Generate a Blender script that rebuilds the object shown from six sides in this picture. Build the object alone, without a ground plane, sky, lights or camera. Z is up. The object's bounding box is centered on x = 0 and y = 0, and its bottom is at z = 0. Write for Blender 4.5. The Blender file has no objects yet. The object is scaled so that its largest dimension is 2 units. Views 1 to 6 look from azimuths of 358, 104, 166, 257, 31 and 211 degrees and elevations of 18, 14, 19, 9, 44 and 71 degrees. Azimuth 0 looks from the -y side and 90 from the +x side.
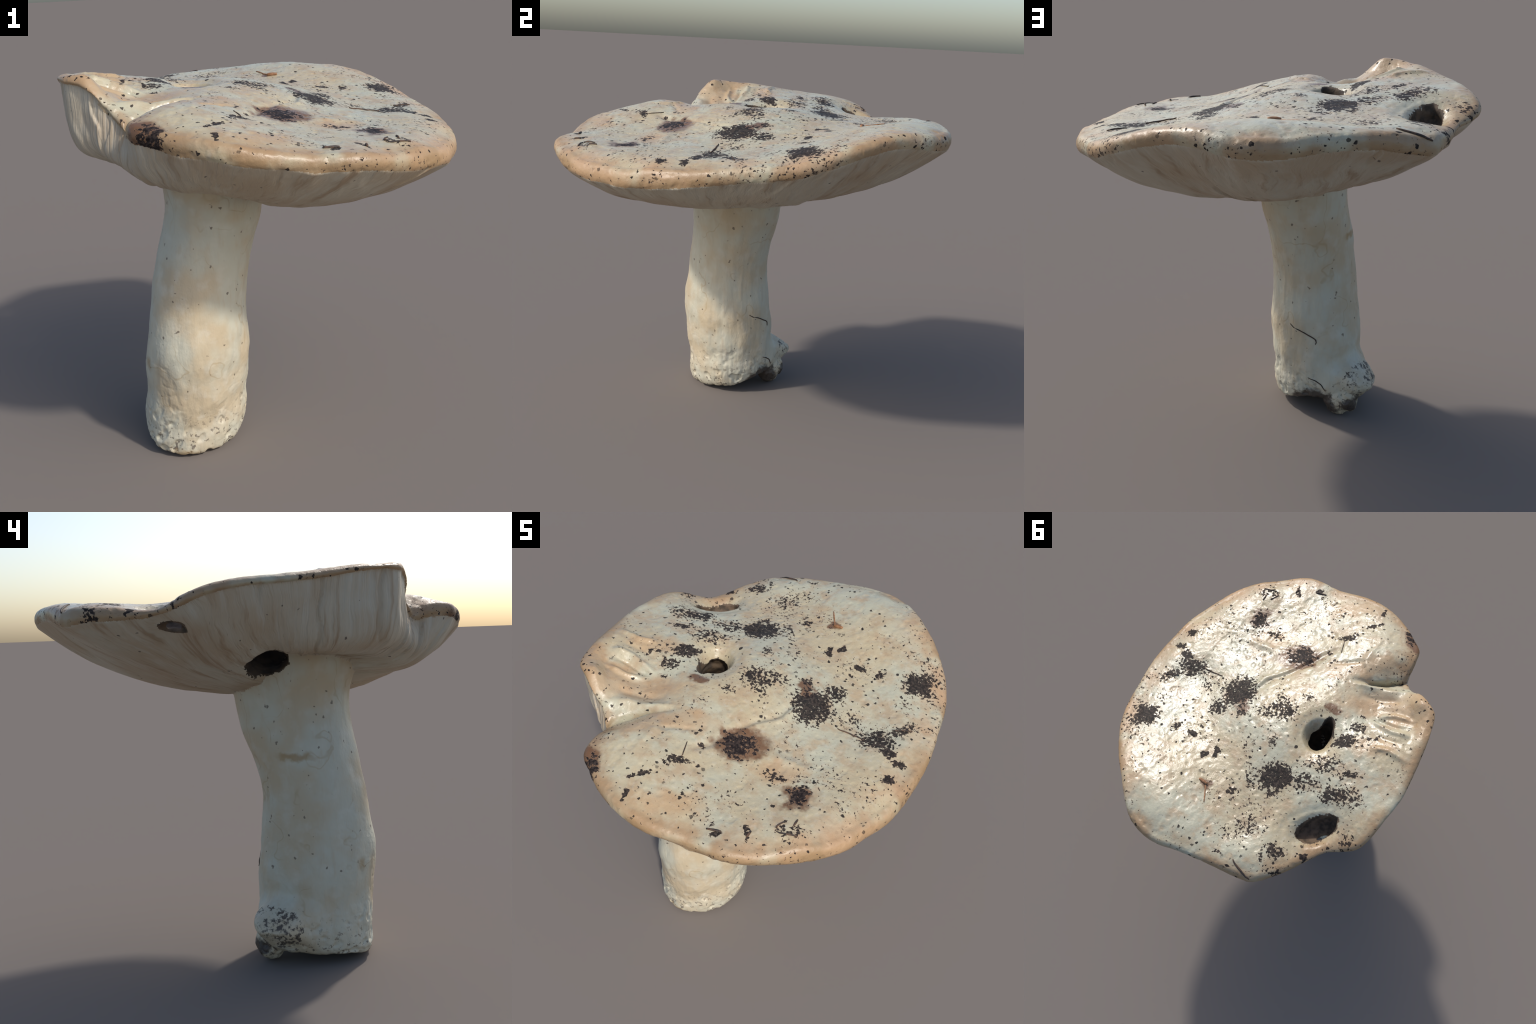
# A weathered, pale wild mushroom: wide dished cap with a split, curled-up lobe,
# insect holes, dark speckles, faint gills, a leaning stem and a broken base.
import math
import numpy as np

# ------------------------------------------------------------------ SHAPE RULES
TAU = 2 * math.pi
CENTRE = np.array([-0.06, 0.0])          # where the cap's spokes start
STEM_TOP = np.array([-0.205, -0.146])    # where the gills run to

# rim of the cap: hand-placed points on its widest line (x, y, z), clockwise seen from above
RIM = np.array([
    (0.368, -0.939, 1.425), (0.167, -0.965, 1.435), (-0.025, -0.998, 1.465), (-0.181, -0.986, 1.495),
    (-0.311, -0.938, 1.515), (-0.413, -0.875, 1.535), (-0.474, -0.831, 1.545), (-0.495, -0.780, 1.553),
    (-0.508, -0.692, 1.545), (-0.515, -0.624, 1.530), (-0.578, -0.552, 1.590), (-0.640, -0.533, 1.662),
    (-0.707, -0.489, 1.704), (-0.770, -0.445, 1.714), (-0.804, -0.357, 1.716), (-0.830, -0.238, 1.706),
    (-0.850, -0.101, 1.685), (-0.866, 0.062, 1.670), (-0.853, 0.211, 1.660), (-0.836, 0.347, 1.635),
    (-0.799, 0.434, 1.605), (-0.671, 0.525, 1.570), (-0.603, 0.633, 1.560), (-0.519, 0.765, 1.565),
    (-0.428, 0.868, 1.555), (-0.352, 0.896, 1.560), (-0.163, 0.932, 1.590), (-0.009, 0.958, 1.590),
    (0.165, 0.993, 1.575), (0.341, 0.953, 1.570), (0.510, 0.798, 1.585), (0.623, 0.686, 1.555),
    (0.736, 0.544, 1.500), (0.805, 0.392, 1.450), (0.837, 0.224, 1.430), (0.868, -0.012, 1.395),
    (0.847, -0.306, 1.360), (0.783, -0.501, 1.360), (0.703, -0.669, 1.370), (0.539, -0.824, 1.390)]) * [0.994, 1.003, 1.0]

# heights of the upper surface at landmarks inside the rim
TOP = np.array([
    (0.273, -0.006, 1.543), (0.107, -0.402, 1.537), (-0.207, 0.336, 1.620), (0.638, 0.400, 1.530),
    (0.155, 0.369, 1.578), (0.460, -0.522, 1.460), (-0.289, 0.010, 1.632), (-0.417, -0.021, 1.664),
    (-0.171, -0.919, 1.551), (-0.261, -0.195, 1.640), (-0.688, -0.262, 1.706), (-0.664, -0.350, 1.680),
    (-0.601, -0.455, 1.674), (-0.373, -0.467, 1.602), (-0.475, -0.463, 1.615), (-0.313, -0.568, 1.624),
    (-0.662, -0.454, 1.735), (-0.170, -0.808, 1.570), (-0.061, -0.673, 1.560), (0.495, -0.707, 1.460),
    (0.691, -0.059, 1.468), (0.760, 0.020, 1.465), (0.447, 0.369, 1.545), (-0.085, 0.160, 1.638),
    (0.053, 0.655, 1.612), (0.130, 0.560, 1.602), (-0.190, 0.044, 1.640), (-0.675, 0.328, 1.660),
    (-0.467, 0.335, 1.634), (-0.436, 0.594, 1.613), (-0.615, 0.515, 1.598), (-0.656, -0.118, 1.700),
    (-0.544, -0.234, 1.655), (-0.010, -0.371, 1.572), (-0.700, 0.100, 1.682), (-0.420, -0.690, 1.608),
    (-0.420, -0.515, 1.580), (0.050, 0.890, 1.638), (0.230, 0.885, 1.635), (-0.260, 0.870, 1.618),
    (-0.410, 0.810, 1.608), (0.690, -0.460, 1.440), (0.600, -0.300, 1.462), (0.400, -0.200, 1.498), (-0.385, -0.600, 1.612), (0.800, -0.265, 1.428), (0.720, -0.275, 1.452), (0.220, -0.185, 1.532), (0.560, 0.035, 1.478),
    (0.560, -0.730, 1.447), (0.040, -0.090, 1.607), (0.120, 0.110, 1.596), (-0.200, -0.310, 1.630),
    (0.190, -0.670, 1.487), (0.410, 0.040, 1.505), (-0.205, 0.690, 1.603), (0.050, -0.500, 1.530),
    (-0.490, -0.330, 1.612), (-0.220, -0.610, 1.609), (-0.620, 0.190, 1.674)])


def closed_spline(points, n):
    """Catmull-Rom through closed points, resampled to n even steps of arc length."""
    p = np.asarray(points, float)
    a, b, c, d = (np.roll(p, k, 0)[:, None] for k in (1, 0, -1, -2))
    t = np.linspace(0, 1, 24, endpoint=False)[None, :, None]
    q = 0.5 * (2 * b + (c - a) * t + (2 * a - 5 * b + 4 * c - d) * t**2 + (3 * b - a - 3 * c + d) * t**3)
    q = q.reshape(-1, p.shape[1])
    step = np.linalg.norm(np.roll(q, -1, 0) - q, axis=1)
    s = np.concatenate([[0], np.cumsum(step)])
    q = np.vstack([q, q[:1]])
    at = np.linspace(0, s[-1], n, endpoint=False)
    return np.stack([np.interp(at, s, q[:, k]) for k in range(p.shape[1])], 1)


def thin_plate(points, soft=0.0):
    """Smooth height field z(x, y) through (x, y, z) points."""
    xy, z = points[:, :2], points[:, 2]

    def kernel(d2):
        return 0.5 * d2 * np.log(d2 + 1e-12)
    n = len(xy)
    K = kernel(((xy[:, None] - xy[None]) ** 2).sum(-1)) + soft * np.eye(n)
    P = np.hstack([np.ones((n, 1)), xy])
    w = np.linalg.solve(np.block([[K, P], [P.T, np.zeros((3, 3))]]), np.concatenate([z, np.zeros(3)]))

    def height(q):
        return kernel(((q[:, None] - xy[None]) ** 2).sum(-1)) @ w[:n] + w[n] + q @ w[n + 1:]
    return height


def round_the_circle(angle, table):
    """Periodic smooth interpolation of (degrees, value...) rows."""
    t = np.array(sorted(table), float)
    t = np.vstack([np.concatenate([[t[-1, 0] - 360], t[-1, 1:]]), t, np.concatenate([[t[0, 0] + 360], t[0, 1:]])])
    a = np.degrees(angle) % 360
    i = np.clip(np.searchsorted(t[:, 0], a, side="right") - 1, 0, len(t) - 2)
    f = (a - t[i, 0]) / (t[i + 1, 0] - t[i, 0])
    f = f * f * (3 - 2 * f)
    return t[i, 1:] * (1 - f)[:, None] + t[i + 1, 1:] * f[:, None]


# the gill side, by direction from the stem: height where it meets the stem, and how
# bowl-like (small exponent = straight cone, large = flat floor with a steep wall)
GILLS = [(0, 1.168, 3.5), (25, 1.187, 3.2), (50, 1.196, 3.0), (75, 1.200, 2.1), (100, 1.215, 1.6), (125, 1.248, 1.9), (155, 1.390, 4.5),
         (180, 1.382, 8.5), (205, 1.372, 9.5), (225, 1.350, 8.0), (245, 1.292, 5.5), (270, 1.245, 2.8), (315, 1.165, 3.5)]
# height of the pale lip below the widest line, by direction from the middle
LIP = [(0, 0.036), (100, 0.036), (140, 0.020), (160, 0.010), (225, 0.010), (242, 0.036), (300, 0.034)]


def bridge(ring):
    """The rim with its torn notch spanned, as the gill side has it further down."""
    out = ring.copy()
    a = int(np.argmin(np.linalg.norm(ring[:, :2] - [-0.46, -0.86], axis=1)))
    b = int(np.argmin(np.linalg.norm(ring[:, :2] - [-0.73, -0.48], axis=1)))
    f = np.linspace(0, 1, b - a + 1)[:, None]
    chord = ring[a, :2] * (1 - f) + ring[b, :2] * f
    out[a:b + 1, :2] = chord * 0.9 + ring[a:b + 1, :2] * 0.1
    return out


def underside(rim, t, gills=None):
    """Points of the gill side at fraction t from the stem (0) to the lower lip edge (1)."""
    outward = rim[:, :2] - CENTRE
    low = rim.copy()
    low[:, 2] -= round_the_circle(np.arctan2(outward[:, 1], outward[:, 0]), LIP)[:, 0]
    keep = min(max((t - 0.86) / 0.14, 0), 1) ** 2
    low[:, :2] = low[:, :2] * keep + bridge(low)[:, :2] * (1 - keep)
    inward = rim[:, :2] - STEM_TOP
    low[:, :2] -= inward / np.linalg.norm(inward, axis=1)[:, None] * 0.012
    ang = np.arctan2(inward[:, 1], inward[:, 0])
    g = round_the_circle(ang, gills or GILLS)
    xy = STEM_TOP + (low[:, :2] - STEM_TOP) * t
    r0 = 0.20 / np.linalg.norm(low[:, :2] - STEM_TOP, axis=1)
    tt = np.clip((t - r0) / (1 - r0), 0, 1)
    z = g[:, 0] + (low[:, 2] - g[:, 0]) * tt ** g[:, 1]
    # the curled-up lobe is widest below its edge
    belly = np.exp(-(((np.degrees(ang) % 360) - 210) / 24) ** 2) * 0.034 * math.sin(math.pi * min(max((1 - t) / 0.17, 0), 1))
    xy = xy + inward / np.linalg.norm(inward, axis=1)[:, None] * belly[:, None]
    return np.column_stack([xy, z])
# ------------------------------------------------------------------ END OF RULES

import bpy
import bmesh
from mathutils import Vector
from mathutils.kdtree import KDTree
from mathutils.bvhtree import BVHTree


# ---------------------------------------------------------------- small helpers
def lattice(ix, iy, iz, seed):
    h = (ix * 374761393 + iy * 668265263 + iz * 2147483647 + seed * 1274126177) & 0x7FFFFFFF
    h = ((h ^ (h >> 13)) * 1103515245) & 0x7FFFFFFF
    h = (h ^ (h >> 16)) & 0x7FFFFFFF
    return h / 0x7FFFFFFF * 2 - 1


TWIST = np.array([(0.36, 0.48, -0.8), (-0.8, 0.6, 0.0), (0.48, 0.64, 0.6)])


def noise(p, scale, seed=0, octaves=1):
    """Smooth value noise in -1..1 at points p (n, 3)."""
    total, amp, norm = 0, 1.0, 0
    for o in range(octaves):
        q = p @ TWIST * (scale * 2**o) + 100.5 + 17.3 * o
        i = np.floor(q).astype(np.int64)
        f = q - i
        f = f * f * f * (f * (6 * f - 15) + 10)
        v = 0
        for a in (0, 1):
            for b in (0, 1):
                for c in (0, 1):
                    w = (f[:, 0] if a else 1 - f[:, 0]) * (f[:, 1] if b else 1 - f[:, 1]) * (f[:, 2] if c else 1 - f[:, 2])
                    v = v + w * lattice(i[:, 0] + a, i[:, 1] + b, i[:, 2] + c, seed + o)
        total = total + amp * v
        norm += amp
        amp *= 0.5
    return total / norm


def smooth(x, lo, hi):
    t = np.clip((x - lo) / (hi - lo), 0, 1)
    return t * t * (3 - 2 * t)


def to_stroke(xy, line):
    """Distance of points to a polyline, and how far along it (0..1) the nearest spot is."""
    line = np.asarray(line, float)
    best, along = np.full(len(xy), 9.0), np.zeros(len(xy))
    for k in range(len(line) - 1):
        a, d = line[k], line[k + 1] - line[k]
        t = np.clip(((xy - a) @ d) / (d @ d), 0, 1)
        r = np.linalg.norm(xy - a - t[:, None] * d, axis=1)
        closer = r < best
        best, along = np.where(closer, r, best), np.where(closer, (k + t) / (len(line) - 1), along)
    return best, along


def mesh_object(name, verts, faces):
    me = bpy.data.meshes.new(name)
    me.from_pydata(np.asarray(verts).tolist(), [], faces)
    me.update()
    ob = bpy.data.objects.new(name, me)
    bpy.context.scene.collection.objects.link(ob)
    return ob


def rings_to_mesh(name, rings, first=None, last=None):
    """Closed skin over rings of equal length, ends closed with a centre point."""
    n = len(rings[0])
    verts = np.vstack(rings)
    faces = []
    for r in range(len(rings) - 1):
        for k in range(n):
            a, b = r * n + k, r * n + (k + 1) % n
            faces.append((a, b, b + n, a + n))
    ends = []
    for which, point in ((0, first), (len(rings) - 1, last)):
        ends.append(rings[which].mean(0) if point is None else point)
        c = len(verts) + len(ends) - 1
        for k in range(n):
            tri = (which * n + k, c, which * n + (k + 1) % n)
            faces.append(tri if which == 0 else tri[::-1])
    ob = mesh_object(name, np.vstack([verts, ends]), faces)
    bm = bmesh.new()
    bm.from_mesh(ob.data)
    bmesh.ops.recalc_face_normals(bm, faces=bm.faces)
    bm.to_mesh(ob.data)
    bm.free()
    return ob


def apply_modifiers(ob):
    graph = bpy.context.evaluated_depsgraph_get()
    me = bpy.data.meshes.new_from_object(ob.evaluated_get(graph))
    ob.modifiers.clear()
    old = ob.data
    ob.data = me
    bpy.data.meshes.remove(old)


def carve(ob, other, operation):
    m = ob.modifiers.new("b", "BOOLEAN")
    m.operation, m.object, m.solver = operation, other, "MANIFOLD"
    apply_modifiers(ob)


def coords(me):
    v = np.empty(len(me.vertices) * 3, np.float32)
    me.vertices.foreach_get("co", v)
    return v.reshape(-1, 3).astype(float)


# ---------------------------------------------------------------- cap
rim = closed_spline(RIM, 800)
crest_up = 0.026
top_height = thin_plate(np.vstack([TOP, RIM + [0, 0, crest_up]]), 2e-5)

# dished mouths of the holes: centre, long axis direction, half sizes, depth
MOUTHS = [((-0.276, -0.012), 106, 0.118, 0.100, 0.095), ((-0.556, 0.458), 48, 0.178, 0.104, 0.058)]
# raised folds and sunken creases on the upper side: (points, height, half width)
STROKES = [
    ([(0.19, -0.071), (0.151, -0.193), (0.089, -0.269), (0.02, -0.389), (-0.024, -0.488), (-0.07, -0.564)], -0.012, 0.018),
    ([(0.22, -0.03), (0.19, -0.175), (0.125, -0.245), (0.06, -0.340)], 0.010, 0.016),
    ([(-0.702, -0.253), (-0.614, -0.237), (-0.49, -0.249)], 0.017, 0.015),
    ([(-0.672, -0.351), (-0.578, -0.342), (-0.511, -0.303)], 0.017, 0.014),
    ([(-0.76, -0.115), (-0.656, -0.122), (-0.576, -0.096)], 0.014, 0.015),
    ([(-0.690, -0.290), (-0.60, -0.275), (-0.50, -0.272)], -0.014, 0.012),
    ([(-0.69, -0.19), (-0.60, -0.175), (-0.52, -0.18)], -0.008, 0.018),
    ([(0.253, -0.374), (0.332, -0.365), (0.427, -0.354)], 0.008, 0.022),
    ([(-0.254, -0.666), (-0.253, -0.562), (-0.32, -0.497)], 0.007, 0.018),
    ([(-0.253, -0.562), (-0.183, -0.51), (-0.095, -0.456)], -0.006, 0.012),
    ([(-0.60, -0.440), (-0.655, -0.400), (-0.70, -0.330), (-0.735, -0.20)], -0.012, 0.030),
    ([(-0.58, -0.68), (-0.48, -0.570), (-0.42, -0.512), (-0.365, -0.470), (-0.27, -0.425)], -0.030, 0.018),
    ([(-0.57, -0.665), (-0.50, -0.590), (-0.43, -0.520), (-0.35, -0.462)], -0.045, 0.0095),
    ([(-0.545, -0.515), (-0.48, -0.475), (-0.40, -0.455), (-0.28, -0.415)], 0.016, 0.022),
    ([(-0.56, -0.445), (-0.47, -0.405), (-0.36, -0.37)], -0.014, 0.022),
]


def upper_height(xy):
    z = top_height(xy)
    for line, h, w in STROKES:
        d, along = to_stroke(xy, line)
        z = z + h * np.exp(-((d / w) ** 2)) * np.clip(np.sin(math.pi * np.clip(along * 0.8 + 0.1, 0, 1)) * 1.5, 0, 1)
    for (cx, cy), deg, a, b, depth in MOUTHS:
        ca, sa = math.cos(math.radians(deg)), math.sin(math.radians(deg))
        u = ((xy[:, 0] - cx) * ca + (xy[:, 1] - cy) * sa) / a
        v = (-(xy[:, 0] - cx) * sa + (xy[:, 1] - cy) * ca) / b
        e = np.sqrt(u * u + v * v)
        z = z - depth * (1 - smooth(e, 0.35, 1.0)) - 0.012 * np.exp(-((e - 1.0) / 0.3) ** 2)
    return z


def cap_rings():
    rings, label = [], []
    out = rim[:, :2] - CENTRE
    out /= np.linalg.norm(out, axis=1)[:, None]
    edge = 0.040                                          # width of the rounded edge
    inner = rim[:, :2] - out * edge
    for t in np.linspace(0.012, 1, 180):
        xy = CENTRE + (inner - CENTRE) * t
        rings.append(np.column_stack([xy, upper_height(xy)]))
        label.append("skin")
    crest = rings[-1][:, 2]
    for a in np.radians(np.linspace(12, 90, 7)):
        xy = inner + out * edge * math.sin(a)
        rings.append(np.column_stack([xy, rim[:, 2] + (crest - rim[:, 2]) * math.cos(a)]))
        label.append("skin")
    low = underside(rim, 1.0)
    for f in (0.35, 0.7):
        r = rim + (low - rim) * f
        r[:, :2] += (rim[:, :2] - low[:, :2]) * (0.35 * math.sin(f * math.pi))
        rings.append(r)
        label.append("skin")
    for t in np.linspace(1, 0.04, 80):
        r = underside(rim, t)
        # hollow under the rim beside the big hole
        d = ((r[:, 0] + 0.58) / 0.12) ** 2 + ((r[:, 1] - 0.46) / 0.11) ** 2
        r[:, 2] += 0.03 * np.exp(-d) * min(1, (1.02 - t) * 8)
        rings.append(r)
        label.append("gill")
    return rings, label


rings, ring_label = cap_rings()
top_point = np.array([*CENTRE, upper_height(CENTRE[None])[0]])
cap = rings_to_mesh("cap_source", rings, first=top_point)
labels = [l for l in ring_label for _ in range(len(rim))] + ["skin", "gill"]
sources = [(coords(cap.data), labels)]

# ---------------------------------------------------------------- stem
# height, centre x, centre y, half width along x, half width along y
STEM = np.array([
    (0.000, -0.355, -0.202, 0.175, 0.190), (0.012, -0.358, -0.202, 0.212, 0.226), (0.040, -0.356, -0.199, 0.228, 0.240),
    (0.090, -0.352, -0.196, 0.236, 0.246), (0.150, -0.348, -0.193, 0.238, 0.246), (0.210, -0.344, -0.195, 0.234, 0.250),
    (0.290, -0.330, -0.199, 0.234, 0.256), (0.370, -0.327, -0.200, 0.238, 0.262), (0.450, -0.320, -0.212, 0.240, 0.262),
    (0.520, -0.317, -0.215, 0.232, 0.258), (0.600, -0.312, -0.214, 0.222, 0.248), (0.680, -0.305, -0.212, 0.217, 0.238),
    (0.760, -0.293, -0.208, 0.215, 0.231), (0.850, -0.275, -0.192, 0.216, 0.230), (0.950, -0.251, -0.173, 0.217, 0.239),
    (1.050, -0.220, -0.154, 0.217, 0.250), (1.130, -0.205, -0.147, 0.216, 0.256), (1.200, -0.200, -0.145, 0.222, 0.266),
    (1.260, -0.210, -0.143, 0.228, 0.280), (1.320, -0.213, -0.142, 0.238, 0.294), (1.400, -0.215, -0.140, 0.245, 0.298)])


def open_spline(rows, per):
    p = np.vstack([2 * rows[0] - rows[1], rows, 2 * rows[-1] - rows[-2]])
    out = []
    for k in range(1, len(p) - 2):
        a, b, c, d = p[k - 1:k + 3]
        for t in np.linspace(0, 1, per, endpoint=False):
            out.append(0.5 * (2 * b + (c - a) * t + (2 * a - 5 * b + 4 * c - d) * t**2 + (3 * b - a - 3 * c + d) * t**3))
    return np.array(out + [rows[-1]])


theta = np.linspace(0, TAU, 120, endpoint=False)
stem_rings, stem_labels = [], []


def smooth_step(lo, hi, x):
    t = min(max((x - lo) / (hi - lo), 0), 1)
    return t * t * (3 - 2 * t)


for z, cx, cy, rx, ry in open_spline(STEM, 5):
    skew = 0.15 * (1 - 0.5 * max(0, (z - 1.1) / 0.3))          # the oval section is turned: longest towards +x +y
    ring = np.column_stack([cx + rx * np.cos(theta), cy + ry * (skew * np.cos(theta) + math.sqrt(1 - skew**2) * np.sin(theta)), np.full(len(theta), z)])
    wob = 1 + 0.020 * noise(ring * [1, 1, 0.6], 5.0, 3, 2) + 0.016 * np.exp(-((z - 0.06) / 0.10) ** 2) * noise(ring, 9.0, 8)
    ring[:, :2] = [cx, cy] + (ring[:, :2] - [cx, cy]) * wob[:, None]
    # bulge on one side of the foot: sloping in from above, undercut below
    turn = (np.degrees(np.arctan2(ring[:, 1] - cy, ring[:, 0] - cx)) - 123 + 180) % 360 - 180
    swell = np.exp(-(turn / 29) ** 2) * (smooth_step(0.32, 0.19, z) if z > 0.19 else smooth_step(0.0, 0.17, z) * 0.75 + 0.25)
    ring[:, :2] += ((ring[:, :2] - [cx, cy]) / np.linalg.norm(ring[:, :2] - [cx, cy], axis=1)[:, None]) * (0.124 * swell * (1 + 0.25 * noise(ring, 14.0, 5)))[:, None]
    stem_labels += ["bulge" if w > 0.42 else "stem" for w in swell]
    # broken edge at the back of the foot, beside the bulge
    lift = 0.045 * np.exp(-(((ring[:, 0] + 0.25) / 0.13) ** 2 + ((ring[:, 1] - 0.03) / 0.10) ** 2))
    lift += 0.045 * np.clip((ring[:, 1] + 0.38) / 0.4, 0, 1) + 0.02 * np.clip((-0.42 - ring[:, 0]) / 0.15, 0, 1)
    ring[:, 2] += lift * math.exp(-z / 0.10)
    stem_rings.append(ring)
stem = rings_to_mesh("stem_source", stem_rings)
sources.append((coords(stem.data), stem_labels + ["stem", "stem"]))


def blob(name, centre, radii, turn=(0, 0, 0), rough=0.08, seed=1, squeeze=None):
    bm = bmesh.new()
    bmesh.ops.create_icosphere(bm, subdivisions=4, radius=1)
    ob_me = bpy.data.meshes.new(name)
    bm.to_mesh(ob_me)
    bm.free()
    p = coords(ob_me)
    p *= (1 + rough * noise(p, 1.7, seed, 2))[:, None]
    p *= radii
    from mathutils import Euler
    p = p @ np.array(Euler([math.radians(a) for a in turn]).to_matrix()).T + centre
    ob_me.vertices.foreach_set("co", p.ravel())
    ob = bpy.data.objects.new(name, ob_me)
    bpy.context.scene.collection.objects.link(ob)
    return ob


bulges = [blob("b2", (-0.405, 0.045, 0.085), (0.085, 0.075, 0.080), (0, 0, 0), 0.16, 9)]
for b in bulges:
    sources.append((coords(b.data), ["bulge"] * len(b.data.vertices)))


# ---------------------------------------------------------------- insect tunnels
def tunnel(name, path, seed):
    rows = open_spline(np.array(path), 8)
    ring_angle = np.linspace(0, TAU, 40, endpoint=False)
    rings = []
    for k, (x, y, z, ra, rb, turn) in enumerate(rows):
        ahead = rows[min(k + 1, len(rows) - 1), :3] - rows[max(k - 1, 0), :3]
        t = Vector(ahead).normalized()
        side = Vector((math.cos(math.radians(turn)), math.sin(math.radians(turn)), 0))
        u = (side - t * side.dot(t)).normalized()
        v = t.cross(u)
        ring = np.array([x, y, z]) + np.outer(np.cos(ring_angle) * ra, u) + np.outer(np.sin(ring_angle) * rb, v)
        n = 1 + 0.16 * noise(ring, 22.0, seed, 2)
        rings.append(np.array([x, y, z]) + (ring - [x, y, z]) * n[:, None])
    return rings_to_mesh(name, rings)


# x, y, z, long half width, short half width, direction of the long one
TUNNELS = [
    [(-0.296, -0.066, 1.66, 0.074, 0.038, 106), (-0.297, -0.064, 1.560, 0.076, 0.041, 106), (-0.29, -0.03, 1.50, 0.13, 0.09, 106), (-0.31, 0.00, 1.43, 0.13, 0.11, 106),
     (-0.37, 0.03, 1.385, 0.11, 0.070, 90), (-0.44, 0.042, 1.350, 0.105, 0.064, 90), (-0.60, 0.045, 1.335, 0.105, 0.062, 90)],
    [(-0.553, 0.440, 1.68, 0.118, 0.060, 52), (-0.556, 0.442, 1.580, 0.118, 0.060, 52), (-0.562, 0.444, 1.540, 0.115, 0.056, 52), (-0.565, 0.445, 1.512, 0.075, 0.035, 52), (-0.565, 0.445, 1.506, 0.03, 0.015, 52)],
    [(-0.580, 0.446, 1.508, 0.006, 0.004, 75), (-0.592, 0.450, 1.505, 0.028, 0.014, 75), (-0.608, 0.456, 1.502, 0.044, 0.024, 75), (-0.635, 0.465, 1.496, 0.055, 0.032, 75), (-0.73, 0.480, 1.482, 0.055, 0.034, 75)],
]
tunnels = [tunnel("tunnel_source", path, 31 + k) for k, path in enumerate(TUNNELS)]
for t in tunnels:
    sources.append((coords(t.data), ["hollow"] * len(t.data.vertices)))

for part in [stem] + bulges:
    carve(cap, part, "UNION")
for t in tunnels:
    carve(cap, t, "DIFFERENCE")
for helper in [stem] + bulges + tunnels:
    bpy.data.objects.remove(helper)

m = cap.modifiers.new("r", "REMESH")
m.mode, m.voxel_size, m.adaptivity = "VOXEL", 0.0052, 0
m = cap.modifiers.new("s", "SMOOTH")
m.factor, m.iterations = 0.5, 4
apply_modifiers(cap)

# ---------------------------------------------------------------- which part is each face
KINDS = ["skin", "gill", "stem", "bulge", "hollow"]
tree = KDTree(sum(len(p) for p, _ in sources))
kinds = []
for p, l in sources:
    for co, kind in zip(p, l):
        tree.insert(co, len(kinds))
        kinds.append(KINDS.index(kind))
tree.balance()
body = cap.data
P = coords(body)
N = np.empty(len(P) * 3, np.float32)
body.vertices.foreach_get("normal", N)
N = N.reshape(-1, 3).astype(float)
kind_of = np.array([kinds[tree.find(p)[1]] for p in P.tolist()])
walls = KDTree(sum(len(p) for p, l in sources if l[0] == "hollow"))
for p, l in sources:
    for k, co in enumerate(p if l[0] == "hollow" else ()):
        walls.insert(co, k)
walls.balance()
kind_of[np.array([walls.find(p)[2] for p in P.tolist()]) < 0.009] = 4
# tunnel walls only count as hollow below the skin; the outside of the foot is stem or bulge
body.update()

# ---------------------------------------------------------------- relief
rel = P[:, :2] - STEM_TOP
angle, radius = np.arctan2(rel[:, 1], rel[:, 0]), np.linalg.norm(rel, axis=1)
edge_pairs = np.empty(len(body.edges) * 2, np.int32)
body.edges.foreach_get("vertices", edge_pairs)
edge_pairs = edge_pairs.reshape(-1, 2)
valence = np.bincount(edge_pairs.ravel(), minlength=len(P))


def soft_mask(mask, steps=8):
    """1 on a part, fading to 0 across its borders, so that relief leaves no step there."""
    m = mask.astype(float)
    for _ in range(steps):
        around = np.bincount(edge_pairs[:, 0], m[edge_pairs[:, 1]], len(P)) + np.bincount(edge_pairs[:, 1], m[edge_pairs[:, 0]], len(P))
        m = 0.5 * m + 0.5 * around / valence
    return m


is_gill, is_skin, is_stem = soft_mask(kind_of == 1), soft_mask(kind_of == 0), soft_mask((kind_of == 2) | (kind_of == 3))
move = 0.004 * noise(P, 6.0, 21, 2)
# gills: many fine uneven ridges running out from the stem, washed out in places, some deep slits
wander = angle + 0.10 * noise(P, 3.5, 41) + 0.03 * noise(P, 9.0, 42)
polar = np.column_stack([np.cos(wander) * 12, np.sin(wander) * 12, radius * 1.6])
ridge = noise(polar, 0.8, 51) + 0.6 * noise(polar, 2.0, 52)
slit = smooth(noise(np.column_stack([np.cos(wander) * 18, np.sin(wander) * 18, radius * 3.5]), 1.0, 57), 0.52, 0.75)
fade = 0.25 + 0.75 * smooth(noise(P, 4.0, 55), -0.4, 0.4)
move += is_gill * smooth(radius, 0.24, 0.34) * (0.0075 * ridge * fade - 0.009 * slit + 0.003 * noise(P, 11.0, 58))
# upper side: leathery unevenness, small pits
move += is_skin * (0.0016 * noise(P, 26.0, 61, 2) - 0.0022 * smooth(noise(P, 34.0, 66), 0.35, 0.8))
# stem: long soft folds, lumps and cracks lower down, a pitted foot
fold = noise(np.column_stack([np.cos(angle) * 2.4, np.sin(angle) * 2.4, P[:, 2] * 4.5]), 1.7, 71, 2)
foot, lower = smooth(P[:, 2], 0.34, 0.10), smooth(P[:, 2], 0.75, 0.45)
lumps = noise(P * [1, 1, 0.7], 15.0, 77, 3)
crack = np.abs(noise(P * [1, 1, 1.3], 8.0, 79, 3))
move += is_stem * (0.0040 * fold + (0.35 + lower) * 0.0042 * lumps - (0.3 + 0.7 * lower) * 0.0016 * smooth(crack, 0.06, 0.0) * smooth(noise(P, 5.0, 80), 0.0, 0.4)
                   + foot * (0.0045 * noise(P, 17.0, 73, 3) - 0.009 * smooth(noise(P, 27.0, 75), 0.28, 0.7)))
P = P + N * move[:, None]
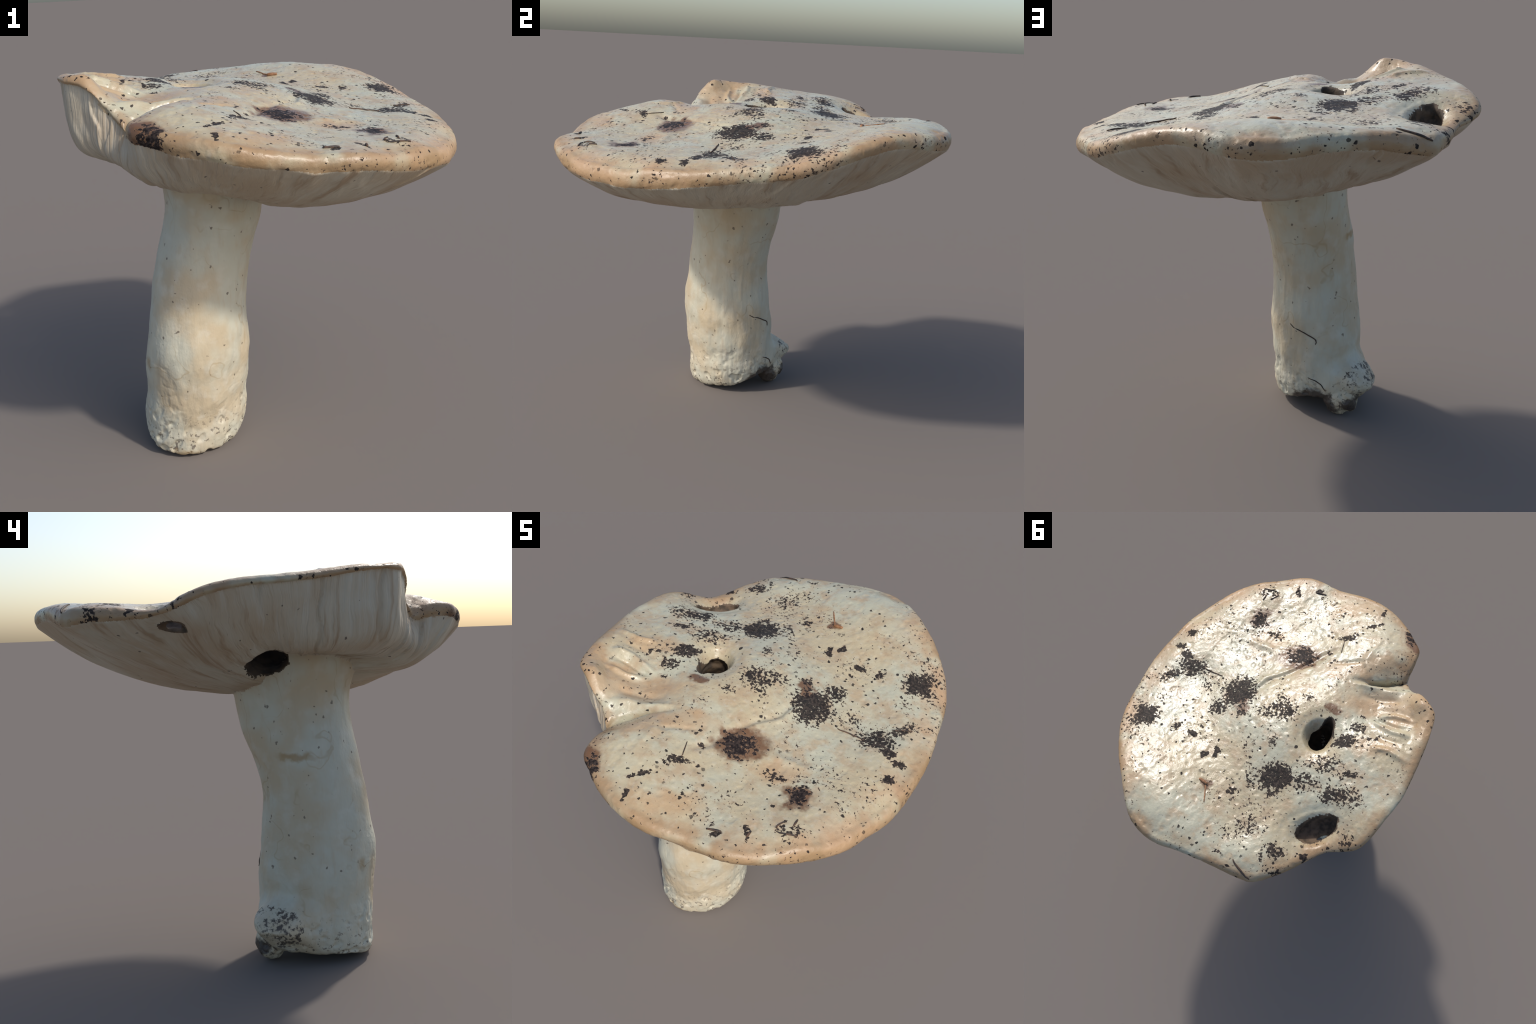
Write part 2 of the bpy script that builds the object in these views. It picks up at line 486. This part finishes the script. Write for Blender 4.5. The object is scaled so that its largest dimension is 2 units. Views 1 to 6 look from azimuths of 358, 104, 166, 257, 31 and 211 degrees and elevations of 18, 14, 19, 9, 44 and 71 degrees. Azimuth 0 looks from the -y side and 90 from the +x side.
P[:, 2] -= P[:, 2].min()
body.vertices.foreach_set("co", P.astype(np.float32).ravel())
body.update()
body.vertices.foreach_get("normal", (buf := np.empty(len(P) * 3, np.float32)))
N = buf.reshape(-1, 3)


# ---------------------------------------------------------------- materials
class Nodes:
    """Short hand for building a node material."""

    def __init__(self, name):
        self.mat = bpy.data.materials.new(name)
        self.mat.use_nodes = True
        self.t = self.mat.node_tree
        self.bsdf = self.t.nodes["Principled BSDF"]
        self.co = self.t.nodes.new("ShaderNodeTexCoord").outputs["Object"]
        self.xyz = self.t.nodes.new("ShaderNodeSeparateXYZ")
        self.link(self.co, self.xyz.inputs[0])

    def link(self, a, b):
        self.t.links.new(a, b)

    def put(self, socket, value):
        if isinstance(value, bpy.types.NodeSocket):
            self.link(value, socket)
        else:
            socket.default_value = value

    def math(self, op, a, b=0.0, c=0.0, clamp=False):
        n = self.t.nodes.new("ShaderNodeMath")
        n.operation, n.use_clamp = op, clamp
        for s, v in zip(n.inputs, (a, b, c)):
            self.put(s, v)
        return n.outputs[0]

    def noise(self, scale, detail=2.0, rough=0.5, vector=None, distortion=0.0):
        n = self.t.nodes.new("ShaderNodeTexNoise")
        n.inputs["Scale"].default_value, n.inputs["Detail"].default_value = scale, detail
        n.inputs["Roughness"].default_value, n.inputs["Distortion"].default_value = rough, distortion
        self.link(vector or self.co, n.inputs["Vector"])
        return n.outputs["Fac"]

    def shift(self, offset, scale=(1, 1, 1), vector=None):
        n = self.t.nodes.new("ShaderNodeMapping")
        n.inputs["Location"].default_value, n.inputs["Scale"].default_value = offset, scale
        self.link(vector or self.co, n.inputs["Vector"])
        return n.outputs[0]

    def ramp(self, value, lo, hi, a=0.0, b=1.0):
        n = self.t.nodes.new("ShaderNodeMapRange")
        n.interpolation_type = "SMOOTHSTEP"
        for s, v in zip(n.inputs, (value, lo, hi, a, b)):
            self.put(s, v)
        return n.outputs[0]

    def mix(self, fac, a, b, mode="MIX"):
        n = self.t.nodes.new("ShaderNodeMix")
        n.data_type, n.blend_type = "RGBA", mode
        self.put(n.inputs[0], fac)
        for s, v in ((n.inputs[6], a), (n.inputs[7], b)):
            self.put(s, (*v, 1) if isinstance(v, tuple) else v)
        return n.outputs[2]

    def patch(self, centre, half, turn=0.0, vector=None):
        """1 at the centre of an ellipsoid, falling to 0 at its edge."""
        n = self.t.nodes.new("ShaderNodeMapping")
        n.vector_type = "TEXTURE"
        n.inputs["Location"].default_value = centre
        n.inputs["Rotation"].default_value = (0, 0, math.radians(turn))
        n.inputs["Scale"].default_value = half
        self.link(vector or self.co, n.inputs["Vector"])
        g = self.t.nodes.new("ShaderNodeTexGradient")
        g.gradient_type = "SPHERICAL"
        self.link(n.outputs[0], g.inputs[0])
        return g.outputs["Fac"]

    def most(self, values):
        out = values[0]
        for v in values[1:]:
            out = self.math("MAXIMUM", out, v)
        return out

    def warped(self, scale, amount):
        n = self.t.nodes.new("ShaderNodeTexNoise")
        n.inputs["Scale"].default_value, n.inputs["Detail"].default_value = scale, 3
        self.link(self.co, n.inputs["Vector"])
        a = self.t.nodes.new("ShaderNodeVectorMath")
        a.operation = "MULTIPLY_ADD"
        self.link(n.outputs["Color"], a.inputs[0])
        a.inputs[1].default_value = (amount,) * 3
        b = self.t.nodes.new("ShaderNodeVectorMath")
        b.operation = "SUBTRACT"
        self.link(self.co, a.inputs[2])
        self.link(a.outputs[0], b.inputs[0])
        b.inputs[1].default_value = (amount / 2,) * 3
        return b.outputs[0]

    def bump(self, height, strength, distance, normal=None):
        n = self.t.nodes.new("ShaderNodeBump")
        n.inputs["Strength"].default_value, n.inputs["Distance"].default_value = strength, distance
        self.link(height, n.inputs["Height"])
        if normal:
            self.link(normal, n.inputs["Normal"])
        return n.outputs[0]

    def finish(self, colour, roughness, normal, subsurface=0.0):
        self.put(self.bsdf.inputs["Base Color"], colour)
        self.put(self.bsdf.inputs["Roughness"], roughness)
        if normal:
            self.link(normal, self.bsdf.inputs["Normal"])
        return self.mat

    def polar(self, centre):
        """Angle round a vertical axis (radians) and distance from it."""
        x = self.math("SUBTRACT", self.xyz.outputs[0], float(centre[0]))
        y = self.math("SUBTRACT", self.xyz.outputs[1], float(centre[1]))
        return self.math("ARCTAN2", y, x), self.math("SQRT", self.math("ADD", self.math("MULTIPLY", x, x), self.math("MULTIPLY", y, y)))


IMAGE_TURN = -148.0
# soot-like dark patches on the cap: x, y, half sizes, density of specks
DARK = [(0.28, -0.01, 0.115, 0.106, 1.00), (0.32, 0.12, 0.067, 0.057, 0.80), (0.18, 0.09, 0.057, 0.028, 0.80), (0.10, -0.40, 0.097, 0.058, 1.00),
        (-0.20, 0.33, 0.109, 0.091, 1.00), (-0.37, 0.28, 0.108, 0.072, 0.60), (-0.42, -0.04, 0.072, 0.045, 0.95), (0.00, -0.02, 0.112, 0.084, 0.75),
        (-0.08, 0.16, 0.055, 0.055, 0.75), (0.65, 0.40, 0.088, 0.078, 0.85), (-0.54, 0.25, 0.089, 0.053, 0.70), (0.46, -0.53, 0.065, 0.061, 0.90),
        (0.60, -0.01, 0.079, 0.089, 0.60), (0.16, 0.37, 0.033, 0.033, 1.20), (0.22, 0.43, 0.022, 0.022, 1.00), (0.69, -0.07, 0.036, 0.040, 1.00),
        (0.76, -0.12, 0.032, 0.032, 1.00), (0.76, -0.21, 0.029, 0.029, 1.00), (0.71, 0.11, 0.080, 0.040, 0.60), (0.45, 0.37, 0.038, 0.038, 0.80),
        (0.34, 0.36, 0.034, 0.028, 0.80), (-0.43, 0.68, 0.071, 0.039, 0.85), (-0.46, 0.78, 0.088, 0.044, 0.60), (-0.17, -0.92, 0.027, 0.027, 1.20),
        (-0.18, -0.81, 0.049, 0.023, 0.90), (-0.07, -0.66, 0.077, 0.038, 0.75), (-0.03, -0.53, 0.023, 0.023, 1.00), (0.52, -0.70, 0.082, 0.051, 0.65),
        (0.25, -0.88, 0.041, 0.016, 1.00), (0.37, -0.81, 0.020, 0.030, 1.00), (-0.40, -0.88, 0.045, 0.071, 0.70), (-0.02, 0.50, 0.036, 0.054, 0.55),
        (-0.18, 0.86, 0.026, 0.026, 0.70), (-0.38, 0.13, 0.108, 0.054, 0.60), (-0.44, -0.16, 0.037, 0.037, 0.75), (-0.55, -0.16, 0.072, 0.027, 0.65),
        (-0.58, 0.62, 0.018, 0.018, 1.10), (-0.53, 0.10, 0.072, 0.027, 0.55), (0.44, 0.04, 0.078, 0.078, 0.70), (0.32, -0.47, 0.059, 0.040, 0.65),
        (-0.28, 0.89, 0.018, 0.018, 1.00), (-0.39, 0.76, 0.027, 0.027, 0.80), (-0.73, 0.41, 0.052, 0.052, 0.55), (-0.44, -0.24, 0.037, 0.022, 0.70),
        (-0.08, -0.17, 0.056, 0.037, 0.55), (-0.09, 0.38, 0.073, 0.073, 0.50), (-0.20, 0.67, 0.107, 0.071, 0.35), (-0.63, 0.22, 0.071, 0.071, 0.50)]
# rusty stains: x, y, half sizes
RUST = [(0.10, -0.40, 0.150, 0.088), (0.19, 0.05, 0.055, 0.04), (-0.26, -0.19, 0.046, 0.035), (0.46, -0.53, 0.080, 0.071), (0.09, 0.57, 0.035, 0.035), (-0.44, -0.86, 0.08, 0.10)]
ORANGE = [(-0.45, -0.35, 0.220, 0.100), (-0.62, -0.40, 0.140, 0.110), (-0.56, -0.10, 0.140, 0.075), (-0.35, -0.61, 0.140, 0.050), (-0.24, -0.49, 0.260, 0.060),
          (0.00, -0.86, 0.15, 0.06), (0.32, -0.44, 0.11, 0.07), (-0.75, -0.40, 0.12, 0.14), (-0.67, -0.50, 0.13, 0.07)]


def skin_material():
    k = Nodes("weathered_cap_skin")
    warp = k.warped(11, 0.13)
    # where on the disc: 0 at the middle, 1 at the rim (the rim's radius by direction is a curve)
    ang, r = k.polar(CENTRE)
    turn = k.math("MULTIPLY_ADD", ang, 1 / TAU, 0.5)
    curve = k.t.nodes.new("ShaderNodeFloatCurve")
    k.link(turn, curve.inputs["Value"])
    ra = np.arctan2(rim[:, 1] - CENTRE[1], rim[:, 0] - CENTRE[0]) / TAU + 0.5
    rr = np.linalg.norm(rim[:, :2] - CENTRE, axis=1)
    order = np.argsort(ra)
    pts = curve.mapping.curves[0].points
    for a in np.linspace(0, 1, 33):
        v = float(np.interp(a, ra[order], rr[order], period=1)) / 1.2
        if a in (0.0, 1.0):
            pts[0 if a == 0 else len(pts) - 1].location = (a, v)
        else:
            pts.new(float(a), v)
    curve.mapping.update()
    to_rim = k.math("SUBTRACT", k.math("MULTIPLY", curve.outputs[0], 1.2), r)      # metres from the edge

    big = k.noise(3.0, 3)
    mid = k.noise(11.0, 4, 0.6)
    base = k.mix(k.ramp(big, 0.38, 0.62), (0.425, 0.408, 0.300), (0.445, 0.372, 0.238))
    base = k.mix(k.ramp(mid, 0.44, 0.68, 0, 0.75), base, (0.385, 0.28, 0.17))
    base = k.mix(k.ramp(k.noise(40, 3), 0.5, 0.8, 0, 0.35), base, (0.53, 0.50, 0.41))
    # tan band along the edge, broken up
    band = k.math("MULTIPLY", k.ramp(k.math("MULTIPLY_ADD", mid, -0.10, to_rim), 0.07, -0.05), k.ramp(k.noise(4.5, 2, 0.5, k.shift((3, 1, 0))), 0.32, 0.52))
    base = k.mix(k.math("MULTIPLY", band, 0.9), base, (0.32, 0.20, 0.10))
    spread = k.math("MULTIPLY", k.ramp(to_rim, 0.24, 0.02), k.ramp(k.xyz.outputs[0], -0.1, 0.7))
    base = k.mix(k.math("MULTIPLY", k.math("MULTIPLY", spread, k.ramp(k.noise(6, 3, 0.6, k.shift((0, 5, 2))), 0.42, 0.62)), 0.55), base, (0.47, 0.30, 0.17))
    orange = k.most([k.patch((x, y, 1.6), (a * 1.3, b * 1.3, 3), IMAGE_TURN, warp) for x, y, a, b in ORANGE])
    base = k.mix(k.math("MULTIPLY", k.ramp(k.math("MULTIPLY_ADD", k.noise(18, 3), 0.35, orange), 0.2, 0.8), 0.60), base, (0.41, 0.255, 0.13))
    rust = k.most([k.patch((x, y, 1.6), (a * 1.2, b * 1.2, 3), IMAGE_TURN, warp) for x, y, a, b in RUST])
    base = k.mix(k.math("MULTIPLY", k.ramp(k.math("MULTIPLY_ADD", k.noise(30, 3), 0.6, rust), 0.32, 0.75), 0.9), base, (0.125, 0.055, 0.022))
    # dark specks: thresholded grain whose density follows the patches
    density = k.most([k.math("MULTIPLY", k.ramp(k.patch((x, y, 1.6), (a * 1.45, b * 1.45, 3), IMAGE_TURN, warp), 0.0, 0.75), d) for x, y, a, b, d in DARK])
    grain = k.noise(64, 2.5, 0.6)
    level = k.math("MULTIPLY_ADD", density, 0.35, grain)
    level = k.math("MULTIPLY_ADD", k.ramp(to_rim, 0.16, 0.0), 0.035, level)
    level = k.math("MULTIPLY_ADD", k.math("SUBTRACT", k.noise(4.5, 2, 0.5, k.shift((1, 8, 2))), 0.5), 0.55, level)
    dark = k.ramp(level, 0.685, 0.73)
    # single round dots: a cell texture in which only some cells carry one
    cells = k.t.nodes.new("ShaderNodeTexVoronoi")
    cells.inputs["Scale"].default_value = 42
    k.link(k.warped(70, 0.022), cells.inputs["Vector"])
    pick = k.t.nodes.new("ShaderNodeSeparateColor")
    k.link(cells.outputs["Color"], pick.inputs[0])
    chance = k.math("MULTIPLY_ADD", density, 1.0, k.ramp(k.noise(5, 2, 0.5, k.shift((5, 5, 1))), 0.34, 0.64, 0.08, 0.60))
    size = k.math("MULTIPLY", k.math("LESS_THAN", pick.outputs[0], chance), k.math("MULTIPLY_ADD", k.math("POWER", pick.outputs[1], 2.2), 0.30, 0.14))
    dots = k.ramp(k.math("SUBTRACT", size, cells.outputs["Distance"]), 0.0, 0.05)
    dark = k.math("MAXIMUM", dark, k.math("MULTIPLY", dots, k.ramp(pick.outputs[2], 0.0, 0.5, 0.55, 1.0)))
    base = k.mix(k.ramp(level, 0.62, 0.72, 0, 0.40), base, (0.25, 0.15, 0.085))
    ink = k.mix(k.ramp(k.noise(90, 2), 0.4, 0.65), (0.008, 0.008, 0.010), (0.045, 0.034, 0.030))
    colour = k.mix(k.math("MULTIPLY", dark, 0.95), base, ink)
    rough = k.math("MULTIPLY_ADD", dark, 0.25, k.ramp(k.noise(14, 3), 0.3, 0.7, 0.25, 0.36))
    rough = k.math("MULTIPLY_ADD", k.ramp(to_rim, 0.10, 0.0), 0.12, rough)
    k.link(k.math("MULTIPLY_ADD", dark, -0.42, 0.52), k.bsdf.inputs["Specular IOR Level"])
    n = k.bump(k.noise(38, 4, 0.55), 0.28, 0.011)
    n = k.bump(k.math("MULTIPLY", dark, -1.0), 0.5, 0.004, n)
    return k.finish(colour, rough, n)


def gill_material():
    k = Nodes("faded_gills")
    ang, r = k.polar(STEM_TOP)
    comb = k.t.nodes.new("ShaderNodeCombineXYZ")
    wob = k.math("MULTIPLY_ADD", k.noise(4, 3), 0.14, ang)
    k.link(k.math("MULTIPLY", k.math("COSINE", wob), 3.0), comb.inputs[0])
    k.link(k.math("MULTIPLY", k.math("SINE", wob), 3.0), comb.inputs[1])
    k.link(k.math("MULTIPLY", r, 0.7), comb.inputs[2])
    streak = k.noise(6, 4, 0.62, comb.outputs[0])
    soft = k.noise(3.5, 3)
    base = k.mix(k.ramp(soft, 0.35, 0.65), (0.50, 0.445, 0.345), (0.45, 0.355, 0.245))
    base = k.mix(k.ramp(streak, 0.52, 0.70, 0, 0.7), base, (0.31, 0.20, 0.11))
    base = k.mix(k.ramp(streak, 0.46, 0.30, 0, 0.5), base, (0.55, 0.51, 0.42))
    cracks = k.math("MULTIPLY", k.ramp(k.noise(22, 3, 0.6, comb.outputs[0]), 0.70, 0.76), k.ramp(k.noise(7, 2, 0.5, k.shift((4, 4, 4))), 0.5, 0.62))
    base = k.mix(k.math("MULTIPLY", cracks, 0.8), base, (0.10, 0.06, 0.04))
    spots = k.ramp(k.noise(30, 1.5, 0.5, k.shift((2, 9, 4))), 0.735, 0.76)
    base = k.mix(k.math("MULTIPLY", spots, 0.8), base, (0.06, 0.045, 0.04))
    n = k.bump(streak, 0.9, 0.02)
    n = k.bump(k.noise(60, 3), 0.2, 0.006, n)
    return k.finish(base, 0.55, n)


def stem_material(name="pale_stem", dirt=0.0):
    k = Nodes(name)
    tall = k.shift((0, 0, 0), (1, 1, 0.25))
    big, fibre = k.noise(4.5, 3), k.noise(34, 4, 0.6, tall)
    base = k.mix(k.ramp(big, 0.38, 0.64), (0.54, 0.515, 0.405), (0.525, 0.43, 0.29))
    base = k.mix(k.ramp(fibre, 0.50, 0.74, 0, 0.45), base, (0.50, 0.40, 0.27))
    base = k.mix(k.ramp(k.noise(14, 3), 0.5, 0.75, 0, 0.4), base, (0.63, 0.60, 0.50))
    # thin ochre outlines of old slime and skin tears
    line = k.math("ABSOLUTE", k.math("SUBTRACT", k.noise(4.2, 2.5, 0.5, k.shift((6, 2, 9))), 0.5))
    line = k.math("MULTIPLY", k.ramp(line, 0.012, 0.0), k.ramp(k.noise(6, 2, 0.5, k.shift((9, 2, 3))), 0.45, 0.6, 0.03, 0.38))
    base = k.mix(line, base, (0.36, 0.25, 0.12))
    specks = k.ramp(k.noise(36, 1.5, 0.5), 0.705, 0.75)
    base = k.mix(k.math("MULTIPLY", specks, 0.75), base, (0.10, 0.07, 0.05))
    soiled = k.ramp(k.xyz.outputs[2], 0.30, 0.04)
    pits = k.math("MULTIPLY", k.ramp(k.noise(44, 3, 0.6, k.shift((3, 3, 3))), 0.585, 0.64), soiled)
    base = k.mix(k.math("MULTIPLY", pits, 0.8), base, (0.10, 0.075, 0.06))
    # earth on the broken back of the foot
    warp = k.warped(16, 0.06)
    earth = [k.patch(*spec, 0.0, warp) for spec in (((-0.265, 0.035, 0.055), (0.19, 0.13, 0.13)), ((-0.45, 0.12, 0.075), (0.10, 0.08, 0.05)))]
    soil = k.math("MULTIPLY", k.ramp(k.math("MULTIPLY_ADD", k.noise(40, 3), 0.5, k.most(earth)), 0.38, 0.66), 0.92)
    base = k.mix(soil, base, (0.035, 0.022, 0.017))
    if dirt:
        d = k.math("MULTIPLY", k.ramp(k.math("MULTIPLY_ADD", k.noise(10, 2), 0.5, k.math("MULTIPLY", k.noise(58, 3, 0.6), 0.8)), 0.66, 0.78), dirt)
        base = k.mix(d, base, (0.045, 0.032, 0.028))
    stain = k.most([k.patch(*spec, 0.0, k.warped(22, 0.05)) for spec in (((-0.50, -0.345, 0.44), (0.09, 0.055, 0.065)), ((-0.40, -0.40, 0.02), (0.10, 0.09, 0.05)), ((-0.45, -0.05, 0.93), (0.12, 0.2, 0.03)))])
    base = k.mix(k.ramp(stain, 0.15, 0.7, 0, 0.75), base, (0.34, 0.21, 0.08))
    n = k.bump(fibre, 0.3, 0.010)
    n = k.bump(k.noise(70, 3), 0.25, 0.006, n)
    return k.finish(base, 0.52, n)


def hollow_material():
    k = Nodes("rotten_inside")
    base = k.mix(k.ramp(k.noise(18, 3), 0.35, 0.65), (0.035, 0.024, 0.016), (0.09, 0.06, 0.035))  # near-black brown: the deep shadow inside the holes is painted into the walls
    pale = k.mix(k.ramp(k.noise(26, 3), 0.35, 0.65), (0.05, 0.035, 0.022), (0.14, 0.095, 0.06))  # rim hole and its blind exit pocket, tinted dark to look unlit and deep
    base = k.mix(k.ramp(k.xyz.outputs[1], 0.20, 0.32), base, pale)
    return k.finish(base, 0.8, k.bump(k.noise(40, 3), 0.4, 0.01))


def twig_material():
    k = Nodes("dark_plant_fibre")
    return k.finish(k.mix(k.ramp(k.noise(60, 2), 0.4, 0.6), (0.03, 0.022, 0.018), (0.09, 0.05, 0.03)), 0.7, None)


def needle_material():
    k = Nodes("brown_plant_fibre")
    return k.finish(k.mix(k.ramp(k.noise(60, 2), 0.4, 0.6), (0.22, 0.10, 0.04), (0.34, 0.17, 0.08)), 0.6, None)


# ---------------------------------------------------------------- split the body into named parts
root = bpy.data.objects.new("mushroom", None)
bpy.context.scene.collection.objects.link(root)
root["label"] = "pale weathered wild mushroom, speckled torn cap, leaning stem"
root["category"] = "mushroom"

nf = len(body.polygons)
loops = np.empty(nf * 4, np.int32)
body.polygons.foreach_get("vertices", loops) if len(body.loops) == nf * 4 else None
quads = loops.reshape(-1, 4)
face_kind = np.array([np.bincount(row, minlength=5).argmax() for row in kind_of[quads]])
PARTS = {"cap_skin": (0, skin_material()), "gills": (1, gill_material()), "stem": (2, stem_material()),
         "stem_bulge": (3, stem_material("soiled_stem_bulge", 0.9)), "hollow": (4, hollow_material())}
cap_empty = bpy.data.objects.new("cap", None)
bpy.context.scene.collection.objects.link(cap_empty)
cap_empty.parent = root
made = {}
for name, (kind, mat) in PARTS.items():
    q = quads[face_kind == kind]
    used, inverse = np.unique(q, return_inverse=True)
    ob = mesh_object(name, P[used], inverse.reshape(-1, 4).tolist())
    ob.data.polygons.foreach_set("use_smooth", np.ones(len(q), bool))
    ob.data.normals_split_custom_set_from_vertices(N[used].tolist())
    ob.data.materials.append(mat)
    ob.parent = cap_empty if name in ("cap_skin", "gills", "hollow") else root
    made[name] = ob

# ---------------------------------------------------------------- plant bits stuck to it
surface = BVHTree.FromPolygons(P.tolist(), quads.tolist())


def fibre(name, points, thick, mat):
    line = open_spline(np.array(points, float), 6) if len(points) > 2 else np.linspace(points[0], points[1], 8)
    pts = []
    for p in line:
        hit, normal, _, _ = surface.find_nearest(Vector(p))
        pts.append(np.array(hit + normal * thick * 0.35))
    pts = np.array(pts)
    rings = []
    for i, p in enumerate(pts):
        t = Vector(pts[min(i + 1, len(pts) - 1)] - pts[max(i - 1, 0)]).normalized()
        u = t.orthogonal().normalized()
        v = t.cross(u)
        w = thick * (0.55 + 0.45 * math.sin(math.pi * (i + 0.5) / len(pts)))
        rings.append(np.array([p + w * (math.cos(a) * np.array(u) + math.sin(a) * np.array(v)) for a in np.linspace(0, TAU, 8, endpoint=False)]))
    ob = rings_to_mesh(name, rings)
    ob.data.polygons.foreach_set("use_smooth", np.ones(len(ob.data.polygons), bool))
    ob.data.materials.append(mat)
    ob.parent = root
    return ob


dark_fibre, brown_fibre = twig_material(), needle_material()
for line, thick in [
        ([(-0.268, 0.843, 1.6), (-0.33, 0.863, 1.587), (-0.398, 0.87, 1.577)], 0.0055),
        ([(0.47, -0.735, 1.461), (0.492, -0.732, 1.455), (0.538, -0.716, 1.442), (0.555, -0.711, 1.437)], 0.004),
        ([(0.474, -0.728, 1.461), (0.46, -0.711, 1.468), (0.48, -0.667, 1.468)], 0.004),
        ([(0.519, -0.636, 1.458), (0.52, -0.676, 1.456)], 0.005),
        ([(0.378, -0.79, 1.471), (0.376, -0.826, 1.465)], 0.006),
        ([(0.208, -0.876, 1.476), (0.25, -0.864, 1.475), (0.27, -0.858, 1.474)], 0.006),
        ([(0.429, -0.059, 1.52), (0.51, -0.05, 1.506), (0.561, -0.049, 1.496)], 0.004),
        ([(0.648, 0.075, 1.488), (0.733, 0.116, 1.47)], 0.0035),
        ([(-0.09, -0.546, 1.591), (-0.071, -0.629, 1.576)], 0.003),
        ([(-0.147, -0.029, 0.485), (-0.20, 0.02, 0.452), (-0.249, 0.06, 0.424), (-0.250, 0.06, 0.40)], 0.0032),
        ([(-0.227, 0.04, 0.215), (-0.288, 0.05, 0.187), (-0.324, 0.05, 0.158)], 0.003)]:
    fibre("twig", line, thick, dark_fibre)
for line, thick in [([(0.041, 0.664, 1.619), (0.091, 0.576, 1.614)], 0.004), ([(0.09, 0.566, 1.613), (0.143, 0.563, 1.609)], 0.009)]:
    fibre("pine_needle", line, thick, brown_fibre)

bpy.data.objects.remove(cap)
